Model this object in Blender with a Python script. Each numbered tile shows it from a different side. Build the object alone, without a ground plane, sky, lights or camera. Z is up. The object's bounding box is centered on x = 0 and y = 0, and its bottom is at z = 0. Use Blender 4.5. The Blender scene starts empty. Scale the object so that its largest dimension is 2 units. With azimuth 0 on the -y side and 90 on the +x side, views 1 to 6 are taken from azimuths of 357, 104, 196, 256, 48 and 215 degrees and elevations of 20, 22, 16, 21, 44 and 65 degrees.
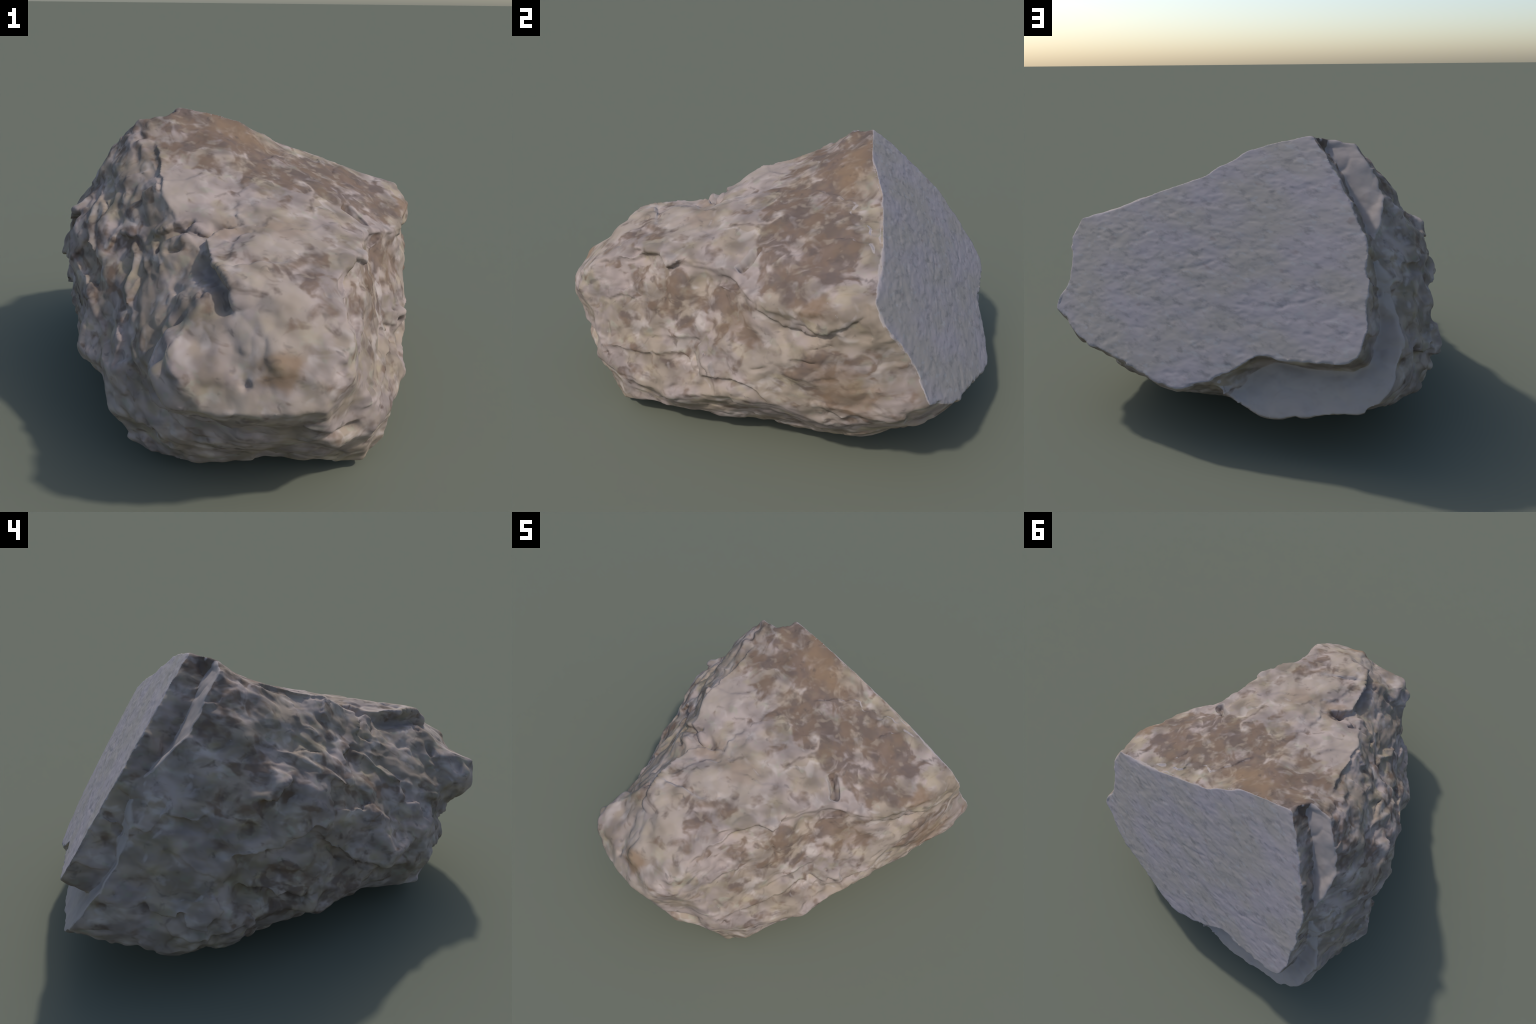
"""Weathered limestone boulder with one flat sawn-looking fracture face.

The block is described as fracture facets met at measured corner points, a
split-off slab on the back, bedding ledges / cracks drawn as guided grooves,
and layered noise for the weathered skin."""
import bpy, bmesh, math
import numpy as np
from mathutils import Vector

# ------------------------------------------------------------------ frame --
BACK_N = np.array([0.1429, 0.8127, 0.5649])      # flat fracture face
BACK_N /= np.linalg.norm(BACK_N)
BACK_OFF = 0.9666                                # proud slab surface
BED_OFF = 0.850                                  # bedding plane below slab
BEDDING = np.array([0.30, -0.27, 0.915])         # normal of the rock layers
BEDDING /= np.linalg.norm(BEDDING)
CENTRE = np.array([0.0, 0.02, 0.52])

def on_back(x, z, off):
    """Point of the (slightly bulging) back face, given x, z and its offset."""
    return (x, (off - BACK_N[0] * x - BACK_N[2] * z) / BACK_N[1], z)


# ------------------------------------------- corner points, facet by facet --
FACETS = {
    "back_rim": [on_back(*t) for t in [
        (-.262, 1.215, .966), (-.136, 1.194, .987), (.014, 1.149, .996),
        (.079, 1.103, .992), (.148, 1.073, 1.005), (.196, 1.035, 1.000),
        (.313, .997, 1.007), (.432, .955, 1.012), (.598, .880, 1.009),
        (.707, .843, 1.007), (.800, .822, 1.003), (.840, .742, 1.000),
        (.806, .656, .995), (.806, .567, .980), (.845, .442, .968),
        (.640, .345, .978), (.449, .350, .983), (.425, .303, .978),
        (.274, .268, .980), (.164, .243, .976), (.010, .330, .980)]],
    "back_middle": [on_back(*t) for t in [
        (.10, .95, 1.003), (.45, .80, 1.010), (.60, .60, 1.003),
        (.30, .55, 1.002), (.15, .40, .992), (.05, .70, .995)]],
    "bedding_block_rim": [            # recessed plane left of / below slab
        (-.330, .290, 1.192), (-.450, .306, 1.172), (-.539, .393, 1.075),
        (-.597, .468, .983), (-.610, .570, .890), (-.655, .625, .757),
        (-.675, .722, .655), (-.712, .778, .548), (-.745, .858, .460),
        (-.722, .938, .350), (-.680, .980, .282), (-.606, .998, .245),
        (-.492, .995, .225), (-.309, .998, .185), (-.237, .985, .178),
        (-.090, .968, .222), (-.015, .995, .285)],
    "bedding_floor": [on_back(*t) for t in [      # hidden under the slab edge
        (-.33, 1.10, .870), (-.42, .98, .868), (-.48, .86, .868),
        (-.56, .78, .930), (-.57, .68, .915), (-.55, .52, .820), (-.50, .33, .857), (-.30, .31, .860), (-.16, .31, .868), (-.62, .36, .858),
        (-.40, .50, .805), (-.25, .50, .815), (-.12, .44, .880)]],
    "top_plate": [
        (-.439, .249, 1.155), (-.431, .161, 1.095), (-.370, .060, 1.055),
        (-.335, -.187, .985), (-.240, -.354, .868), (-.009, .050, 1.000),
        (.310, .147, .942), (.576, .151, .825), (.825, .350, .765),
        (.284, -.024, .910), (.488, .003, .839), (.549, -.075, .775),
        (.653, .012, .720), (.740, .120, .715), (.770, .270, .680),
        (.198, -.335, .846), (.100, -.327, .875), (-.034, -.326, .860),
        (.478, -.385, .765), (.426, -.453, .781), (-.22, .2, 1.095),
        (.12, .25, 1.015)],
    "nose": [
        (-.157, -.469, .833), (-.003, -.599, .828), (.077, -.627, .810),
        (.232, -.611, .785), (.283, -.689, .745), (-.010, -.735, .802),
        (-.080, -.690, .795), (.110, -.770, .765), (.024, -.800, .728),
        (.117, -.830, .702), (-.080, -.790, .690), (-.200, -.780, .668),
        (-.255, -.610, .655), (.335, -.760, .690), (.352, -.825, .650),
        (-.220, -.965, .575), (-.110, -.955, .570), (-.268, -.873, .628), (-.315, -.885, .550),
        (-.305, -.860, .480), (-.010, -.975, .540), (.090, -.960, .618),
        (.245, -.965, .555), (.378, -.795, .560), (.120, -.975, .550), (.340, -.905, .520), (-.010, -1.010, .465), (.120, -1.012, .465),
        (.245, -.985, .460), (-.140, -.990, .460), (-.245, -.955, .460), (-.200, -.860, .380),
        (-.030, -.935, .365), (.130, -.950, .370)],
    "right_side": [
        (.512, -.384, .563), (.530, -.155, .700), (.400, -.640, .600),
        (.455, -.463, .711), (.533, -.307, .557), (.380, -.825, .450),
        (.545, -.400, .450), (.600, -.270, .338), (.722, -.150, .420), (.600, -.220, .455),
        (.808, .322, .600), (.672, .0, .585), (.750, .130, .620),
        (.805, .195, .515), (.778, .135, .490), (.680, -.120, .440),
        (.462, -.750, .330), (.455, -.775, .240), (.560, -.630, .230),
        (.680, -.340, .230), (.742, -.100, .298), (.780, .150, .310),
        (.800, .300, .380), (.825, .460, .600), (.842, .500, .470),
        (.850, .600, .380), (.750, .690, .270), (.770, .400, .230)],
    "left_side": [
        (-.578, -.093, .780), (-.465, -.097, .875), (-.535, .020, .870), (-.530, .120, .985),
        (-.580, .270, 1.000), (-.645, .230, .895), (-.680, .420, .880),
        (-.715, .080, .790), (-.765, .300, .765), (-.513, -.441, .452),
        (-.525, -.551, .384), (-.510, -.310, .650), (-.380, -.530, .620),
        (-.345, -.735, .520), (-.290, -.780, .410), (-.300, -.770, .260),
        (-.625, -.290, .505), (-.645, -.360, .375), (-.730, -.060, .620),
        (-.755, .020, .565), (-.685, -.060, .360), (-.785, .180, .600),
        (-.775, .480, .660), (-.740, .610, .670), (-.820, .420, .490),
        (-.868, .490, .350), (-.780, .690, .400), (-.775, .755, .290),
        (-.800, .300, .525), (-.780, .150, .535), (-.745, .260, .425), (-.725, .110, .420), (-.710, .000, .430), (-.800, .280, .310), (-.735, .060, .255), (-.720, .150, .260), (-.850, .390, .265),
        (-.510, -.610, .240), (-.790, .600, .200), (-.560, -.330, .225), (-.640, -.200, .250),
        (-.710, .0, .200), (-.770, .700, .200)],
    "underside": [
        (-.220, -.800, .250), (.0, -.850, .250), (.320, -.870, .250), (.265, -.935, .370),
        (-.430, -.580, .090), (-.290, -.700, .080), (.0, -.720, .090), (.0, -.750, .15),
        (.280, -.720, .080), (.450, -.650, .030), (.545, -.595, .090),
        (.620, -.350, .120), (.565, .050, .085), (.580, .250, .080),
        (.610, .480, .100), (.500, .640, .120), (.640, .620, .180),
        (.200, .850, .180), (.0, .820, .170), (-.200, .850, .145),
        (-.450, .890, .185), (-.690, .710, .160), (-.660, .560, .065),
        (-.660, .300, .110), (-.580, .0, .130), (-.500, -.300, .140),
        (.0, .0, .015), (.200, .300, .010), (-.300, .400, .0),
        (.200, -.350, .010), (-.200, -.250, .050), (-.100, .650, .060)],
}
# Outline of the slab that stands proud of the bedding plane
SLAB_STEP_EDGE = [on_back(*t) for t in [
    (-.262, 1.210, .962), (-.316, 1.188, .968), (-.357, 1.143, .982),
    (-.412, 1.075, .978), (-.468, 1.006, .976), (-.510, .950, .984),
    (-.552, .889, .988), (-.589, .792, .988), (-.604, .721, .980),
    (-.612, .650, .974), (-.620, .556, .980), (-.614, .495, .978),
    (-.600, .460, .974), (-.555, .435, .972), (-.440, .425, .972),
    (-.355, .420, .972), (-.300, .420, .974), (-.190, .405, .976),
    (-.105, .350, .976), (.010, .290, .975)]]
SLAB_INNER = [on_back(.14, .40, .975), on_back(.18, .65, .980), on_back(.06, 1.02, .980)]
SLAB_CROWN = on_back(-.25, .78, .997)


# ---------------------------------------------- ledges, cracks and holes --
# (name, path, depth, fade, lip): rock drops away on the right of the path
LEDGES = [
    ("overhang above the left hollow", [(-.798, .370, .548), (-.807, .255, .573), (-.771, .122, .576),
        (-.742, .039, .591), (-.731, .014, .618)], 0.065, 0.14, 0.015),
    ("front overhang of the left flank", [(-.745, .031, .575), (-.676, -.096, .457), (-.655, -.192, .380),
        (-.653, -.279, .351), (-.545, -.425, .259), (-.528, -.514, .261)], 0.045, 0.1, 0.018),
    ("lower shelf of the hollow", [(-.786, .363, .443), (-.713, .253, .369), (-.754, .178, .351),
        (-.758, .080, .322), (-.732, .042, .328)], 0.05, 0.08, 0.02),
    ("lower block edge", [(-.770, .689, .439), (-.753, .660, .387), (-.767, .606, .364),
        (-.805, .545, .357), (-.814, .537, .328), (-.829, .477, .320),
        (-.852, .452, .365)], 0.045, 0.09, 0.015),
    ("upper flank shelf", [(-.750, .252, .746), (-.709, .183, .726), (-.738, .150, .778),
        (-.723, .112, .805), (-.707, .121, .821), (-.666, .186, .850)], 0.05, 0.12, 0.018),
    ("column edge", [(-.350, -.308, .803), (-.330, -.320, .827), (-.239, -.337, .881),
        (-.107, -.361, .870)], 0.04, 0.06, 0.01),
    ("plate wall", [(-.004, -.345, .859), (-.086, -.384, .856), (-.140, -.429, .818), (-.115, -.626, .818),
        (-.069, -.719, .814), (-.054, -.771, .766), (-.035, -.805, .697)], 0.045, 0.1, 0.02),
    ("nose underside", [(-.333, -.750, .441), (-.319, -.739, .364), (-.256, -.819, .362),
        (-.138, -.883, .362), (.001, -.963, .395), (.144, -.952, .374),
        (.268, -.923, .338)], 0.015, 0.08, 0.012),
    ("plate rim above right strata", [(.336, -.731, .689), (.352, -.626, .696), (.393, -.521, .761),
        (.421, -.452, .778), (.459, -.389, .727), (.472, -.319, .773),
        (.502, -.150, .791)], 0.026, 0.16, 0),
    ("right rim", [(.510, -.189, .739), (.553, -.087, .750), (.644, -.005, .728), (.738, .108, .708),
        (.795, .302, .666), (.817, .416, .672), (.833, .489, .747)], 0.008, 0.1, 0.004),
    ("lower right layer", [(.487, -.722, .317), (.513, -.601, .324), (.582, -.404, .361),
        (.597, -.291, .399), (.619, -.253, .342)], 0.012, 0.09, 0.008),
    ("bottom right layer", [(.659, -.378, .254), (.662, -.272, .282), (.725, -.135, .373),
        (.752, -.021, .388), (.772, .079, .364), (.747, .142, .290)], 0.012, 0.06, 0.008),
    ("light band", [(.690, .038, .699), (.741, .126, .670), (.757, .228, .652), (.775, .299, .642),
        (.834, .408, .716), (.821, .508, .778)], 0.018, 0.05, 0.008),
    ("corner notch", [(-.373, .180, 1.096), (-.335, .021, 1.031), (-.343, -.014, 1.009),
        (-.322, -.162, .986), (-.388, -.121, .927), (-.401, -.168, .879)], 0.022, 0.07, 0.008),
]
# (name, path, half width, depth): negative depth makes a ridge
GROOVES = [
    ("solution slot", [(.442, .010, .853), (.477, -.009, .832), (.510, -.031, .806),
        (.547, -.061, .776)], 0.034, 0.06),
    ("crack behind the knob", [(-.311, -.360, .834), (-.284, -.347, .861), (-.231, -.350, .877),
        (-.171, -.312, .886)], 0.02, 0.055),
    ("crack below the knob", [(-.295, -.392, .793), (-.240, -.418, .801), (-.189, -.414, .833),
        (-.145, -.366, .840), (-.070, -.376, .863)], 0.018, 0.042),
    ("plate seam", [(-.054, -.306, .853), (.072, -.324, .866), (.158, -.269, .866),
        (.257, -.272, .846)], 0.018, 0.014),
    ("trough on the plate", [(-.095, -.655, .829), (-.020, -.629, .830), (.066, -.596, .824),
        (.171, -.540, .811)], 0.03, 0.014),
    ("neck of the nose knob", [(-.190, -.718, .700), (-.261, -.727, .636), (-.292, -.750, .549),
        (-.321, -.752, .472)], 0.035, 0.028),
    ("flank ridge", [(-.591, .185, .920), (-.613, .054, .865), (-.638, -.047, .791),
        (-.586, -.166, .671)], 0.03, -0.022),
    ("flank ridge", [(-.436, -.228, .804), (-.418, -.325, .737), (-.450, -.410, .649),
        (-.400, -.570, .559)], 0.025, -0.018),
    ("flank ridge", [(-.624, -.262, .579), (-.546, -.401, .484), (-.526, -.481, .440),
        (-.517, -.560, .384)], 0.025, -0.018),
    ("flank ridge", [(-.363, .006, 1.001), (-.489, .003, .951), (-.480, -.062, .903),
        (-.487, -.088, .867)], 0.025, -0.016),
    ("weathered runnel", [(-.707, .725, .591), (-.726, .697, .545), (-.747, .697, .479)], 0.022, 0.022),
    ("weathered runnel", [(-.611, .762, .675), (-.633, .744, .632)], 0.022, 0.018),
    ("weathered runnel", [(-.709, .943, .309), (-.755, .785, .301), (-.779, .668, .297)], 0.014, 0.014),
    ("weathered runnel", [(-.831, .516, .300), (-.821, .462, .252), (-.770, .391, .193)], 0.014, 0.016),
    ("weathered runnel", [(-.619, .297, .967), (-.627, .349, .929), (-.632, .486, .907)], 0.03, 0.014),
    ("dash", [(.797, .271, .590), (.808, .333, .602), (.816, .390, .623)], 0.012, 0.018),
    ("dash", [(.796, .204, .530), (.809, .273, .540), (.817, .339, .545)], 0.012, 0.015),
    ("dash", [(.754, .035, .449), (.766, .086, .464), (.773, .139, .486)], 0.012, 0.018),
    ("dash", [(.771, .281, .622), (.800, .339, .637), (.805, .385, .666)], 0.012, 0.014),
    ("dash", [(.694, .047, .646), (.720, .095, .640), (.747, .160, .661)], 0.012, 0.014),
    ("joint", [(.337, -.739, .683), (.367, -.737, .618), (.392, -.725, .511)], 0.015, 0.016),
    ("joint", [(.463, -.411, .689), (.502, -.398, .615), (.514, -.376, .559)], 0.015, 0.014),
    ("joint", [(.429, -.726, .429), (.473, -.698, .352), (.490, -.706, .318)], 0.02, 0.014),
    ("joint", [(.594, -.258, .407), (.642, -.215, .366), (.650, -.249, .308)], 0.02, 0.02),
    ("low crack", [(.255, -.909, .315), (.295, -.891, .308), (.410, -.795, .278)], 0.022, 0.028),
    ("low crack", [(-.243, -.799, .285), (-.172, -.808, .252), (-.091, -.851, .272)], 0.018, 0.016),
    ("low crack", [(-.325, -.743, .353), (-.225, -.799, .288), (-.140, -.834, .301)], 0.018, 0.014),
    ("side joint", [(.402, -.509, .772), (.358, -.556, .754), (.333, -.691, .696),
        (.344, -.828, .646)], 0.02, 0.014),
    ("side joint", [(.602, -.100, .613), (.596, -.209, .457), (.517, -.528, .400)], 0.02, 0.014),
    ("ridge chip", [(.168, .369, 1.017), (.101, .355, 1.053), (.044, .340, 1.092)], 0.014, 0.007),
    ("ridge chip", [(.084, .307, 1.060), (.104, .348, 1.049), (.173, .367, 1.016)], 0.01, 0.01),
    ("back scratch", [(-.227, .856, .572), (-.301, .846, .600), (-.429, .840, .639)], 0.008, 0.004),
    ("back scratch", [(.237, .730, .667), (.144, .728, .689), (.031, .717, .732)], 0.008, 0.004),
]
# (name, centre, radius, depth): negative depth makes a bump
DENTS = [
    ("pocket on the top edge", (-.426, .270, 1.131), 0.055, 0.045),
    ("pocket on the top edge", (-.430, .204, 1.110), 0.04, 0.03),
    ("wedge hole", (.686, -.172, .391), 0.03, 0.035),
    ("wedge hole", (.658, -.174, .439), 0.018, 0.025),
    ("pin hole", (.515, -.384, .554), 0.012, 0.02),
    ("nose hole", (-.010, -.960, .542), 0.028, 0.03),
    ("nose hole", (-.047, -.937, .557), 0.022, 0.022),
    ("nose hollow", (-.078, -.908, .591), 0.05, 0.006),
    ("nose hollow", (-.276, -.847, .587), 0.06, 0.016),
    ("nose swelling", (.083, -.959, .621), 0.07, -0.004),
    ("seam hole", (-.058, -.296, .864), 0.018, 0.03),
    ("plate hole", (.085, -.637, .802), 0.018, 0.014),
    ("plate hole", (.277, -.693, .730), 0.018, 0.016),
    ("plate hole", (.193, -.499, .813), 0.014, 0.01),
    ("knob", (-.318, -.343, .842), 0.042, -0.02),
    ("knob hollow", (-.312, -.358, .781), 0.028, 0.03),
    ("knob", (-.220, -.414, .852), 0.045, -0.02),
    ("flank pocket", (-.501, -.111, .810), 0.05, 0.02),
    ("flank pocket", (-.491, -.012, .912), 0.04, 0.012),
    ("flank pocket", (-.651, .500, .828), 0.06, 0.018),
    ("flank pocket", (-.768, .282, .645), 0.05, 0.014),
    ("flank pocket", (-.660, .433, .911), 0.05, -0.01),
    ("low hole", (-.733, .835, .413), 0.024, 0.032),
    ("low hole", (-.757, .793, .457), 0.018, 0.02),
    ("low hole", (-.269, -.744, .189), 0.026, 0.03),
    ("low hole", (.497, -.708, .294), 0.02, 0.02),
    ("low bulge", (-.725, .029, .250), 0.06, -0.012),
    ("low bulge", (-.757, .660, .562), 0.05, -0.014),
    ("flank pit", (-.565, -.125, .788), 0.014, 0.018),
    ("plate hollow", (.154, -.652, .780), 0.05, 0.008),
    ("plate hollow", (.219, -.595, .780), 0.07, 0.01),
    ("plate hollow", (.014, -.576, .819), 0.05, 0.012),
    ("plate hollow", (.284, -.010, .907), 0.03, 0.012),
    ("side hollow", (.452, -.537, .546), 0.1, 0.01),
    ("side hollow", (.499, -.230, .680), 0.07, 0.012),
    ("side hollow", (.599, -.354, .329), 0.06, 0.022),
]

UNDERCUTS = {"overhang above the left hollow", "front overhang of the left flank",
             "lower shelf of the hollow", "lower block edge", "upper flank shelf"}

# ------------------------------------------------------------------ noise --
def _hash(ix, iy, iz, seed):
    n = (ix * 374761393 + iy * 668265263 + iz * 2147483647 + seed * 974634777)
    n = (n ^ (n >> 13)) & 0x7fffffff
    n = (n * 1274126177) & 0x7fffffff
    n = (n ^ (n >> 16)) & 0x7fffffff
    n = (n * 60493) & 0x7fffffff
    return (n & 0xffff) / 32767.5 - 1.0


def noise(p, seed=0):
    """Smooth value noise, about -1..1."""
    i = np.floor(p).astype(np.int64)
    f = p - i
    u = f * f * f * (f * (f * 6 - 15) + 10)
    r = 0
    for dx in (0, 1):
        wx = u[:, 0] if dx else 1 - u[:, 0]
        for dy in (0, 1):
            wy = u[:, 1] if dy else 1 - u[:, 1]
            for dz in (0, 1):
                wz = u[:, 2] if dz else 1 - u[:, 2]
                r = r + wx * wy * wz * _hash(i[:, 0] + dx, i[:, 1] + dy, i[:, 2] + dz, seed)
    return r


def fbm(p, octaves=4, seed=0, gain=0.5):
    a, t, r = 1.0, 0.0, 0
    for o in range(octaves):
        r = r + a * noise(p * 2.03 ** o + 17.3 * o, seed + o)
        t += a
        a *= gain
    return r / t


def worley(p, seed=0):
    """Distance to the nearest jittered cell point."""
    i = np.floor(p).astype(np.int64)
    best = np.full(len(p), 9.0)
    for dx in (-1, 0, 1):
        for dy in (-1, 0, 1):
            for dz in (-1, 0, 1):
                c = i + np.array([dx, dy, dz])
                j = np.stack([_hash(c[:, 0], c[:, 1], c[:, 2], seed + k * 13) for k in range(3)], 1)
                best = np.minimum(best, np.sum((c + .5 + .45 * j - p) ** 2, axis=1))
    return np.sqrt(best)


def cell_facets(p, seed=0):
    """Angular chips: every Voronoi cell is a small randomly tilted plane."""
    i = np.floor(p).astype(np.int64)
    best = np.full(len(p), 9.0)
    val = np.zeros(len(p))
    for dx in (-1, 0, 1):
        for dy in (-1, 0, 1):
            for dz in (-1, 0, 1):
                c = i + np.array([dx, dy, dz])
                h = [_hash(c[:, 0], c[:, 1], c[:, 2], seed + n * 13) for n in range(7)]
                r = p - (c + .5 + .45 * np.stack(h[:3], 1))
                d = np.sum(r ** 2, axis=1)
                m = d < best
                best[m] = d[m]
                tilt = np.einsum('ij,ij->i', r, np.stack(h[3:6], 1))
                val[m] = (h[6] * .55 + tilt * 1.1)[m]
    return val


def smooth(a, b, x):
    t = np.clip((x - a) / (b - a), 0, 1)
    return t * t * (3 - 2 * t)


# ------------------------------------------------------------- body shape --
def star_mesh(points, centre):
    """Join corner points into facets: hull of their directions."""
    bm = bmesh.new()
    vs = []
    for p in points:
        d = np.array(p) - centre
        d = d / np.linalg.norm(d)
        vs.append(bm.verts.new(d))
    bm.verts.index_update()
    bmesh.ops.convex_hull(bm, input=vs)
    bm.verts.ensure_lookup_table()
    for v, p in zip(vs, points):
        v.co = p
    loose = [v for v in bm.verts if not v.link_faces]
    bmesh.ops.delete(bm, geom=loose, context='VERTS')
    bmesh.ops.recalc_face_normals(bm, faces=bm.faces)
    return bm


def add_slab(bm, outline, crown, direction, depth, shrink=1.0):
    """Closed slab: outline and raised crown, pushed back along -direction."""
    o = [np.array(p) for p in outline]
    c = sum(o) / len(o)
    top = [bm.verts.new(p) for p in o]
    low = [bm.verts.new(c + (p - c) * shrink - direction * depth) for p in o]
    mid, base = bm.verts.new(crown), bm.verts.new(c - direction * depth)
    n = len(o)
    faces = []
    for i in range(n):
        j = (i + 1) % n
        faces.append(bm.faces.new((mid, top[i], top[j])))
        faces.append(bm.faces.new((base, low[j], low[i])))
        faces.append(bm.faces.new((top[j], top[i], low[i], low[j])))
    bmesh.ops.recalc_face_normals(bm, faces=faces)


def build_base(voxel):
    pts = [p for g in FACETS.values() for p in g]
    bm = star_mesh(pts, CENTRE)
    add_slab(bm, SLAB_STEP_EDGE + SLAB_INNER, SLAB_CROWN, BACK_N, 0.16, 0.97)
    me = bpy.data.meshes.new("boulder")
    bmesh.ops.triangulate(bm, faces=[f for f in bm.faces if len(f.verts) > 4])
    bm.to_mesh(me)
    bm.free()
    ob = bpy.data.objects.new("boulder", me)
    bpy.context.scene.collection.objects.link(ob)
    remesh(ob, voxel, 4)
    return ob


def get_co(me):
    co = np.empty(len(me.vertices) * 3, np.float32)
    me.vertices.foreach_get("co", co)
    return co.reshape(-1, 3).astype(np.float64)


def get_no(me):
    no = np.empty(len(me.vertices) * 3, np.float32)
    me.vertex_normals.foreach_get("vector", no)
    return no.reshape(-1, 3).astype(np.float64)


def set_co(me, co):
    me.vertices.foreach_set("co", co.astype(np.float32).ravel())
    me.update()


def frame_for(n):
    a = np.cross(n, [0.0, 0.0, 1.0])
    a /= np.linalg.norm(a)
    return a, np.cross(n, a)


def back_surface(co):
    """Smooth bulging sheet through the measured back-face points."""
    ux, uy = frame_for(BACK_N)
    pts = np.array(FACETS["back_rim"] + FACETS["back_middle"] + SLAB_STEP_EDGE + [SLAB_CROWN])

    def basis(p):
        a, b = p @ ux, p @ uy
        return np.stack([np.ones(len(p)), a, b, a * a, a * b, b * b, a ** 3, a * a * b, a * b * b, b ** 3], 1)
    k = np.linalg.lstsq(basis(pts), pts @ BACK_N, rcond=None)[0]
    return basis(co) @ k


def along_path(p, no, path):
    """Distance to a polyline, signed side (+ = right of travel) and the
    0..1 position along it."""
    path = np.array(path, float)
    seg = np.linalg.norm(np.diff(path, axis=0), axis=1)
    start = np.concatenate([[0], np.cumsum(seg)])
    best = np.full(len(p), 1e9)
    side = np.zeros(len(p))
    pos = np.zeros(len(p))
    for i in range(len(seg)):
        t = (path[i + 1] - path[i]) / seg[i]
        r = p - path[i]
        h = np.clip(r @ t, 0, seg[i])
        r = r - h[:, None] * t
        d = np.linalg.norm(r, axis=1)
        m = d < best
        s = np.einsum('ij,ij->i', np.cross(t, no), r)
        best[m] = d[m]
        side[m] = np.sign(s[m])
        pos[m] = (start[i] + h[m]) / start[-1]
    return best, side, pos


def carve(ob):
    """Cut the ledges, cracks and holes into the rounded block."""
    me = ob.data
    co, no = get_co(me), get_no(me)
    wob = np.stack([fbm(co * 14, 2, 90 + k) for k in range(3)], 1) * 0.010
    move = np.zeros(len(co))
    push = np.zeros((len(co), 3))
    broken = smooth(-.30, .15, fbm(co * 7, 2, 77))

    def near(path, reach):
        path = np.array(path)
        return np.where(np.all((co > path.min(0) - reach) & (co < path.max(0) + reach), axis=1))[0]
    for name, path, depth, fade, lip in LEDGES:
        k = near(path, fade)
        d, side, pos = along_path(co[k] + wob[k], no[k], path)
        ends = smooth(0, .12, pos) * smooth(0, .12, 1 - pos)
        ends = ends * (.55 + .45 * broken[k])
        s = d * side
        low = smooth(-.006, .008, s) * (1 - smooth(fade * .25, fade, d))
        high = (1 - smooth(-.004, .004, s)) * (1 - smooth(0, fade * .7, d))
        move[k] += ends * lip * high
        # undercuts on the left flank go straight into the rock
        into = np.array([.97, -.1, .1]) if name in UNDERCUTS else None
        push[k] += (ends * depth * low)[:, None] * (into if into is not None else -no[k])
    for name, path, width, depth in GROOVES:
        k = near(path, width * 1.6)
        d, side, pos = along_path(co[k] + wob[k] * .6, no[k], path)
        ends = smooth(0, .15, pos) * smooth(0, .15, 1 - pos)
        move[k] -= depth * ends * (1 - smooth(0, width, d))
    for name, centre, radius, depth in DENTS:
        k = near([centre], radius * 1.5)
        d = np.linalg.norm(co[k] + wob[k] - np.array(centre), axis=1)
        move[k] -= depth * (1 - smooth(radius * .15, radius, d))
    # chipped facets: strong on the flanks, faint on the upper plates
    bx, by = frame_for(BEDDING)
    q = np.stack([co @ bx, co @ by, co @ BEDDING], 1) + wob * 2.5
    up = smooth(.70, .95, no @ BEDDING)
    left = smooth(.3, -.6, no[:, 0])
    amp = (1 - flat_mask(co, no)) * (1 - smooth(.6, .9, no @ BACK_N))
    nose = 1 - smooth(.22, .34, np.linalg.norm(co - np.array([.02, -.92, .60]), axis=1))
    amp = amp * (.008 + .003 * left) * (1 - .35 * up) * (1 - .75 * nose)
    move += amp * cell_facets(q * np.array([4.2, 4.2, 7.0]), 3)
    move += amp * .25 * cell_facets(q * np.array([9.0, 9.0, 15.0]) + 4.2, 8)
    set_co(me, co + push + no * move[:, None])


def remesh(ob, voxel, relax):
    m = ob.modifiers.new("remesh", 'REMESH')
    m.mode = 'VOXEL'
    m.voxel_size = voxel
    s = ob.modifiers.new("soften", 'SMOOTH')
    s.factor = 0.5
    s.iterations = relax
    dg = bpy.context.evaluated_depsgraph_get()
    old = ob.data
    new = bpy.data.meshes.new_from_object(ob.evaluated_get(dg))
    ob.modifiers.clear()
    ob.data = new
    bpy.data.meshes.remove(old)


def flat_mask(co, no):
    gap = back_surface(co) - co @ BACK_N
    return smooth(0.72, 0.93, no @ BACK_N) * (1 - smooth(.020, .040, gap))


def flatten_back(ob):
    me = ob.data
    co, no = get_co(me), get_no(me)
    w = flat_mask(co, no)
    co = co + BACK_N * (w * (back_surface(co) - co @ BACK_N))[:, None]
    set_co(me, co)


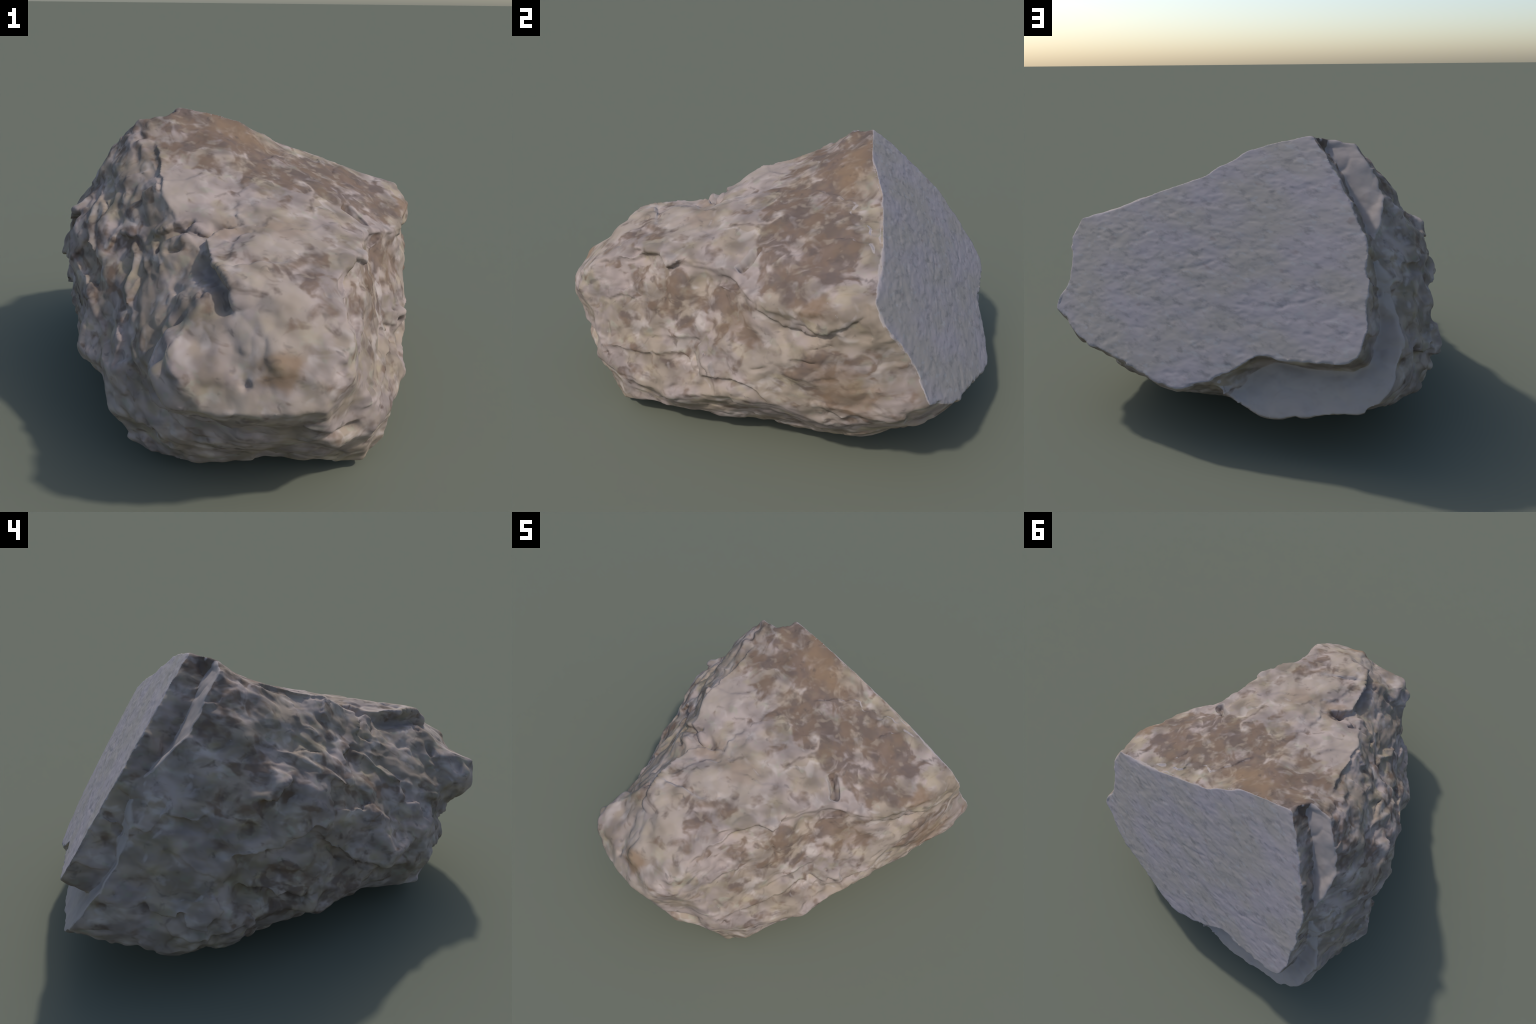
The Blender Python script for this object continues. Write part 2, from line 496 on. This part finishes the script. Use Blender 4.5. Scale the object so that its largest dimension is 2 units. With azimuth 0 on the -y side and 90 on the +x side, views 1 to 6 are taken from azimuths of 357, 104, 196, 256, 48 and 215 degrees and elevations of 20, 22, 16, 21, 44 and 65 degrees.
def wear_rim(ob):
    """Round and nibble the edges round the flat face."""
    me = ob.data
    co, no = get_co(me), get_no(me)
    gap = back_surface(co) - co @ BACK_N
    facing = no @ BACK_N
    rim = (1 - smooth(.015, .045, gap)) * (1 - smooth(.90, .985, facing)) * smooth(-.5, .1, facing)
    group = ob.vertex_groups.new(name="rim")
    for level in np.arange(.2, 1.01, .2):
        idx = np.where(np.abs(rim - level) <= .1)[0]
        group.add(idx.tolist(), float(level), 'REPLACE')
    m = ob.modifiers.new("wear", 'SMOOTH')
    m.vertex_group = "rim"
    m.factor = .5
    m.iterations = 14
    dg = bpy.context.evaluated_depsgraph_get()
    new = bpy.data.meshes.new_from_object(ob.evaluated_get(dg))
    ob.modifiers.clear()
    ob.vertex_groups.clear()
    ob.data = new
    bpy.data.meshes.remove(me)


def weather(ob):
    me = ob.data
    co, no = get_co(me), get_no(me)
    flat = flat_mask(co, no)
    rough = 1 - flat
    # bedding coordinates: stretch along layers, squeeze across them
    bx, by = frame_for(BEDDING)
    q = np.stack([co @ bx, co @ by, co @ BEDDING], 1)
    side = (1 - np.abs(no @ BEDDING) ** 2) * (1 - smooth(.55, .85, no @ BACK_N))
    warp = np.stack([fbm(co * 9, 2, 60 + k) for k in range(3)], 1)
    # rounded lumps and chipped facets; upper plates keep broader planes
    rough = rough * (1 - .45 * smooth(.80, .97, no @ BEDDING))
    lump = rough * (1 + .5 * smooth(.2, -.5, no[:, 0]))
    d = rough * 0.012 * fbm(co * 6.0, 3, 1)
    d += lump * 0.018 * (0.45 - worley(q * np.array([5, 5, 7]) + warp * .6, 5))
    d += rough * (0.001 + 0.002 * (0.45 - worley(co * 17 + warp * .8, 6)))
    # broken layer steps along the bedding on the flanks
    layer = q[:, 2] * 11 + 0.9 * fbm(q * np.array([2.2, 2.2, 5.0]), 3, 31)
    cell = layer - np.floor(layer)
    step = np.minimum(cell / 0.8, (1 - cell) / 0.2) - 0.5
    patchy = smooth(-.25, .35, fbm(q * np.array([5.0, 5.0, 9.0]), 2, 41))
    d += rough * side * patchy * 0.006 * step
    d += rough * side * 0.007 * fbm(q * np.array([5.0, 5.0, 12.0]), 3, 7)
    d += rough * 0.0012 * fbm(co * 20, 2, 11)
    # flat face: fine irregular pits in faint rows
    ux, uy = frame_for(BACK_N)
    g = np.stack([co @ ux, co @ uy, co @ BACK_N], 1)
    d += flat * 0.0022 * fbm(g * np.array([18, 34, 18]), 3, 21)
    d -= flat * 0.0013 * smooth(.15, .7, fbm(g * np.array([20, 44, 20]) + 3.7, 2, 23))
    co = co + no * d[:, None]
    set_co(me, co)


class Nodes:
    """Small helper to write node trees as expressions."""

    def __init__(self, tree):
        self.t = tree

    def new(self, kind, **props):
        n = self.t.nodes.new(kind)
        for k, v in props.items():
            setattr(n, k, v)
        return n

    def put(self, socket, v):
        if isinstance(v, bpy.types.NodeSocket):
            self.t.links.new(v, socket)
        elif isinstance(v, (tuple, list, np.ndarray)) and len(v) == 3 and socket.type == 'RGBA':
            socket.default_value = (*v, 1)
        else:
            socket.default_value = v

    def math(self, op, a, b=0.0, clamp=False):
        n = self.new('ShaderNodeMath', operation=op, use_clamp=clamp)
        self.put(n.inputs[0], a)
        self.put(n.inputs[1], b)
        return n.outputs[0]

    def vec(self, op, a, b=(0, 0, 0)):
        n = self.new('ShaderNodeVectorMath', operation=op)
        self.put(n.inputs[0], a)
        self.put(n.inputs[1], b)
        return n.outputs['Value' if op in ('DOT_PRODUCT', 'LENGTH', 'DISTANCE') else 'Vector']

    def ramp(self, v, a, b, lo=0.0, hi=1.0):
        n = self.new('ShaderNodeMapRange', interpolation_type='SMOOTHSTEP')
        for s, x in zip(n.inputs, (v, a, b, lo, hi)):
            self.put(s, x)
        return n.outputs[0]

    def noise(self, p, scale, detail=2.0, rough=0.5, stretch=None, warp=0.0):
        if stretch is not None:
            p = self.vec('MULTIPLY', p, stretch)
        n = self.new('ShaderNodeTexNoise')
        self.put(n.inputs['Vector'], p)
        n.inputs['Scale'].default_value = scale
        n.inputs['Detail'].default_value = detail
        n.inputs['Roughness'].default_value = rough
        n.inputs['Distortion'].default_value = warp
        return n.outputs['Fac']

    def mix(self, f, a, b, mode='MIX'):
        n = self.new('ShaderNodeMix', data_type='RGBA', blend_type=mode)
        self.put(n.inputs['Factor'], f)
        self.put(n.inputs['A'], a)
        self.put(n.inputs['B'], b)
        return n.outputs['Result']

    def patch(self, p, centre, size, soft=0.6):
        """1 inside an ellipsoid round centre, fading out at its size."""
        d = self.vec('SUBTRACT', p, centre)
        d = self.vec('DIVIDE', d, size)
        return self.ramp(self.vec('LENGTH', d), 1.0, 1.0 - soft)


# Stains: (centre, half size) of places where the brown crust is dense
BROWN_ZONES = [
    ((-.15, .28, 1.12), (.40, .24, .22), 1.0), ((.15, .18, 1.00), (.42, .28, .20), .95),
    ((.55, .22, .85), (.36, .26, .20), .95), ((.10, -.02, .96), (.25, .16, .15), .45),
    ((.48, -.38, .58), (.20, .34, .18), .55), ((.62, -.10, .60), (.16, .22, .14), .65),
    ((.78, .36, .45), (.16, .24, .22), .60), ((.22, -.62, .79), (.15, .13, .10), .70),
    ((-.02, -.56, .83), (.12, .08, .08), .65), ((.44, -.50, .30), (.25, .30, .12), .50),
    ((-.52, -.15, .60), (.20, .35, .30), .45), ((-.66, .20, .75), (.16, .22, .22), .45),
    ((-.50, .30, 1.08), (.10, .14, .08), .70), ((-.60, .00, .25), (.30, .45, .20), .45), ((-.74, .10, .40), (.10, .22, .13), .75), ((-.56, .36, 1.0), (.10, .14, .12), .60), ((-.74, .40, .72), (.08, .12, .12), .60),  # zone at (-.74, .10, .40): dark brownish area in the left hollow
]
CREAM_ZONES = [      # clean pale plates
    ((.12, -.42, .86), (.42, .26, .16)), ((.10, -.80, .70), (.30, .22, .20)),
    ((.72, .10, .52), (.16, .26, .10)), ((-.20, -.15, .96), (.22, .25, .16)),
    ((.66, -.14, .38), (.16, .22, .10)), ((.00, -.97, .48), (.34, .10, .08)),
]
OCHRE_ZONES = [
    ((.02, .33, 1.11), (.26, .13, .14), .75), ((.80, .30, .76), (.10, .09, .08), .9),
    ((.79, .42, .45), (.12, .18, .16), .7), ((.10, -.955, .60), (.11, .09, .085), 1.0),
    ((-.05, -.36, .87), (.10, .08, .06), .6), ((.18, -.33, .86), (.16, .10, .06), .5),
    ((.62, -.02, .58), (.14, .20, .12), .45), ((-.47, -.50, .42), (.10, .16, .10), .4),
]


def material():
    m = bpy.data.materials.new("weathered_limestone")
    m.use_nodes = True
    nt = m.node_tree
    k = Nodes(nt)
    bsdf = nt.nodes["Principled BSDF"]
    tc = k.new('ShaderNodeTexCoord')
    p0, nrm = tc.outputs['Object'], tc.outputs['Normal']
    # position along the layers: stretch stains a little along the bedding
    bx, by = frame_for(BEDDING)
    q = k.new('ShaderNodeCombineXYZ')
    for i, (axis, f) in enumerate(((bx, 1.0), (by, 1.0), (BEDDING, 1.5))):
        k.put(q.inputs[i], k.vec('DOT_PRODUCT', p0, tuple(axis * f)))
    q = q.outputs[0]
    wob = k.new('ShaderNodeTexNoise')
    k.put(wob.inputs['Vector'], p0)
    wob.inputs['Scale'].default_value = 7
    shift = k.vec('MULTIPLY', k.vec('SUBTRACT', wob.outputs['Color'], (.5, .5, .5)), (.16, .16, .16))
    p = k.vec('ADD', p0, shift)

    # --- pale weathered skin: beige, pinkish and greenish-grey clouds
    skin = k.mix(k.ramp(k.noise(q, 5.0, 3), .38, .62), C_BEIGE, C_PINK)
    skin = k.mix(k.ramp(k.noise(q, 11.0, 2, warp=.6), .52, .70, 0, .7), skin, C_LIGHT)
    skin = k.mix(k.ramp(k.noise(k.vec('ADD', q, (5.1, 2.2, 9.4)), 9.0, 2), .54, .68, 0, .55), skin, C_YELLOW)
    skin = k.mix(k.ramp(k.noise(k.vec('ADD', q, (1.7, 8.2, 3.3)), 16.0, 2), .60, .72, 0, .5), skin, C_LICHEN)

    cloud = k.noise(k.vec('ADD', q, (6.6, 3.1, 0.4)), 9.0, 1.5, .5, warp=.5)
    skin = k.mix(1.0, skin, k.ramp(cloud, .30, .70, .68, 1.14), 'MULTIPLY')

    cream = 0.0
    for c, s in CREAM_ZONES:
        cream = k.math('MAXIMUM', cream, k.patch(p, c, s, .6))
    skin = k.mix(k.math('MULTIPLY', cream, k.ramp(k.noise(q, 6.0, 2), .32, .60, .10, .62)), skin, C_CREAM)

    # --- brown crust: dense zones broken into blotches
    dens = 0.06
    for c, s, a in BROWN_ZONES:
        dens = k.math('MAXIMUM', dens, k.math('MULTIPLY', k.patch(p, c, tuple(1.35 * v for v in s), .65), a))
    dens = k.math('MULTIPLY', dens, k.math('SUBTRACT', 1.0, k.math('MULTIPLY', cream, .30)))
    blot = k.noise(q, 9.5, 2.5, .5, warp=.9)
    fine = k.noise(k.vec('ADD', q, (3.0, 1.0, 7.0)), 24.0, 1.5, .5, warp=.5)
    blot = k.math('ADD', k.math('MULTIPLY', blot, .78), k.math('MULTIPLY', fine, .22))
    edge = k.math('SUBTRACT', .635, k.math('MULTIPLY', dens, .215))
    brown = k.ramp(k.math('SUBTRACT', blot, edge), -.085, .09)
    tone = k.mix(k.ramp(k.noise(q, 12.0, 2), .40, .62), C_BROWN, C_UMBER)
    col = k.mix(k.math('MULTIPLY', brown, .84), skin, tone)

    # --- pale lichen spots on the brown crust
    spot = k.ramp(k.noise(k.vec('ADD', q, (2.5, 6.1, 1.9)), 18.0, 1.5, .5, warp=.3), .58, .70, 0, .6)
    col = k.mix(k.math('MULTIPLY', spot, brown), col, C_BEIGE)

    # --- ochre stains
    och = 0.0
    for c, s, a in OCHRE_ZONES:
        och = k.math('MAXIMUM', och, k.math('MULTIPLY', k.patch(p, c, s, .6), a))
    och = k.math('MULTIPLY', och, k.ramp(k.noise(q, 10.0, 2), .25, .60, .35, .85))
    col = k.mix(och, col, C_OCHRE)

    # --- small dark specks
    speck = k.ramp(k.noise(k.vec('ADD', q, (9.0, 4.0, 2.0)), 16.0, 2.0, .55, warp=.5), .60, .76, 0, .50)
    col = k.mix(speck, col, C_DARK)

    # --- fresh fracture face: cool grey with rows of small dark marks
    ux, uy = frame_for(BACK_N)
    g = k.new('ShaderNodeCombineXYZ')
    for i, (axis, f) in enumerate(((ux, 1.0), (uy + .18 * ux, 1.8), (BACK_N, 1.0))):
        k.put(g.inputs[i], k.vec('DOT_PRODUCT', p0, tuple(axis * f)))
    g = g.outputs[0]
    face = k.mix(k.ramp(k.noise(g, 3.0, 3), .35, .65), C_FACE_WARM, C_FACE_COOL)
    face = k.mix(k.ramp(k.noise(g, 15.0, 3, .6), .51, .73, 0, .50), face, C_FACE_DARK)
    face = k.mix(k.ramp(k.noise(k.vec('ADD', g, (4, 4, 4)), 22.0, 2), .56, .72, 0, .5), face, C_FACE_PALE)
    face = k.mix(k.ramp(k.noise(k.vec('ADD', g, (8, 1, 5)), 9.0, 2), .66, .76, 0, .4), face, C_FACE_RUST)
    fresh = k.math('MULTIPLY', k.ramp(k.vec('DOT_PRODUCT', nrm, tuple(BACK_N)), .62, .86),
                   k.ramp(k.vec('DOT_PRODUCT', p0, tuple(BACK_N)), .80, .97, .35, 1.0))
    col = k.mix(fresh, col, face)
    worn = k.math('MULTIPLY', fresh, k.math('SUBTRACT', 1.0, fresh))
    col = k.mix(k.math('MULTIPLY', worn, 2.4, clamp=True), col, C_LIGHT)

    k.put(bsdf.inputs['Base Color'], col)
    bsdf.inputs['Roughness'].default_value = 0.88
    bsdf.inputs['Specular IOR Level'].default_value = 0.25
    bump = k.new('ShaderNodeBump')
    bump.inputs['Strength'].default_value = 0.08
    bump.inputs['Distance'].default_value = 0.004
    k.put(bump.inputs['Height'], k.noise(q, 60.0, 3, .6))
    k.put(bsdf.inputs['Normal'], bump.outputs[0])
    return m


# base colours (linear)
C_BEIGE = (.272, .215, .165)
C_CREAM = (.365, .298, .250)
C_PINK = (.318, .256, .230)
C_LIGHT = (.400, .340, .305)
C_YELLOW = (.300, .245, .160)
C_LICHEN = (.290, .275, .210)
C_BROWN = (.150, .098, .068)
C_UMBER = (.108, .076, .062)
C_OCHRE = (.215, .140, .085)
C_DARK = (.075, .060, .052)
C_FACE_WARM = (.318, .280, .254)
C_FACE_COOL = (.330, .288, .298)
C_FACE_DARK = (.150, .140, .140)
C_FACE_PALE = (.340, .325, .325)
C_FACE_RUST = (.200, .140, .130)


ob = build_base(0.008)
flatten_back(ob)
carve(ob)
remesh(ob, 0.006, 2)
wear_rim(ob)
weather(ob)
ob.data.polygons.foreach_set("use_smooth", [True] * len(ob.data.polygons))
ob.data.materials.clear()
ob.data.materials.append(material())
ob.name = "rock"
ob.data.name = "rock"
ob["label"] = "angular weathered limestone rock with one flat fracture face"
ob["category"] = "rock"
co = get_co(ob.data)
print("BBOX", co.min(0), co.max(0), len(co))
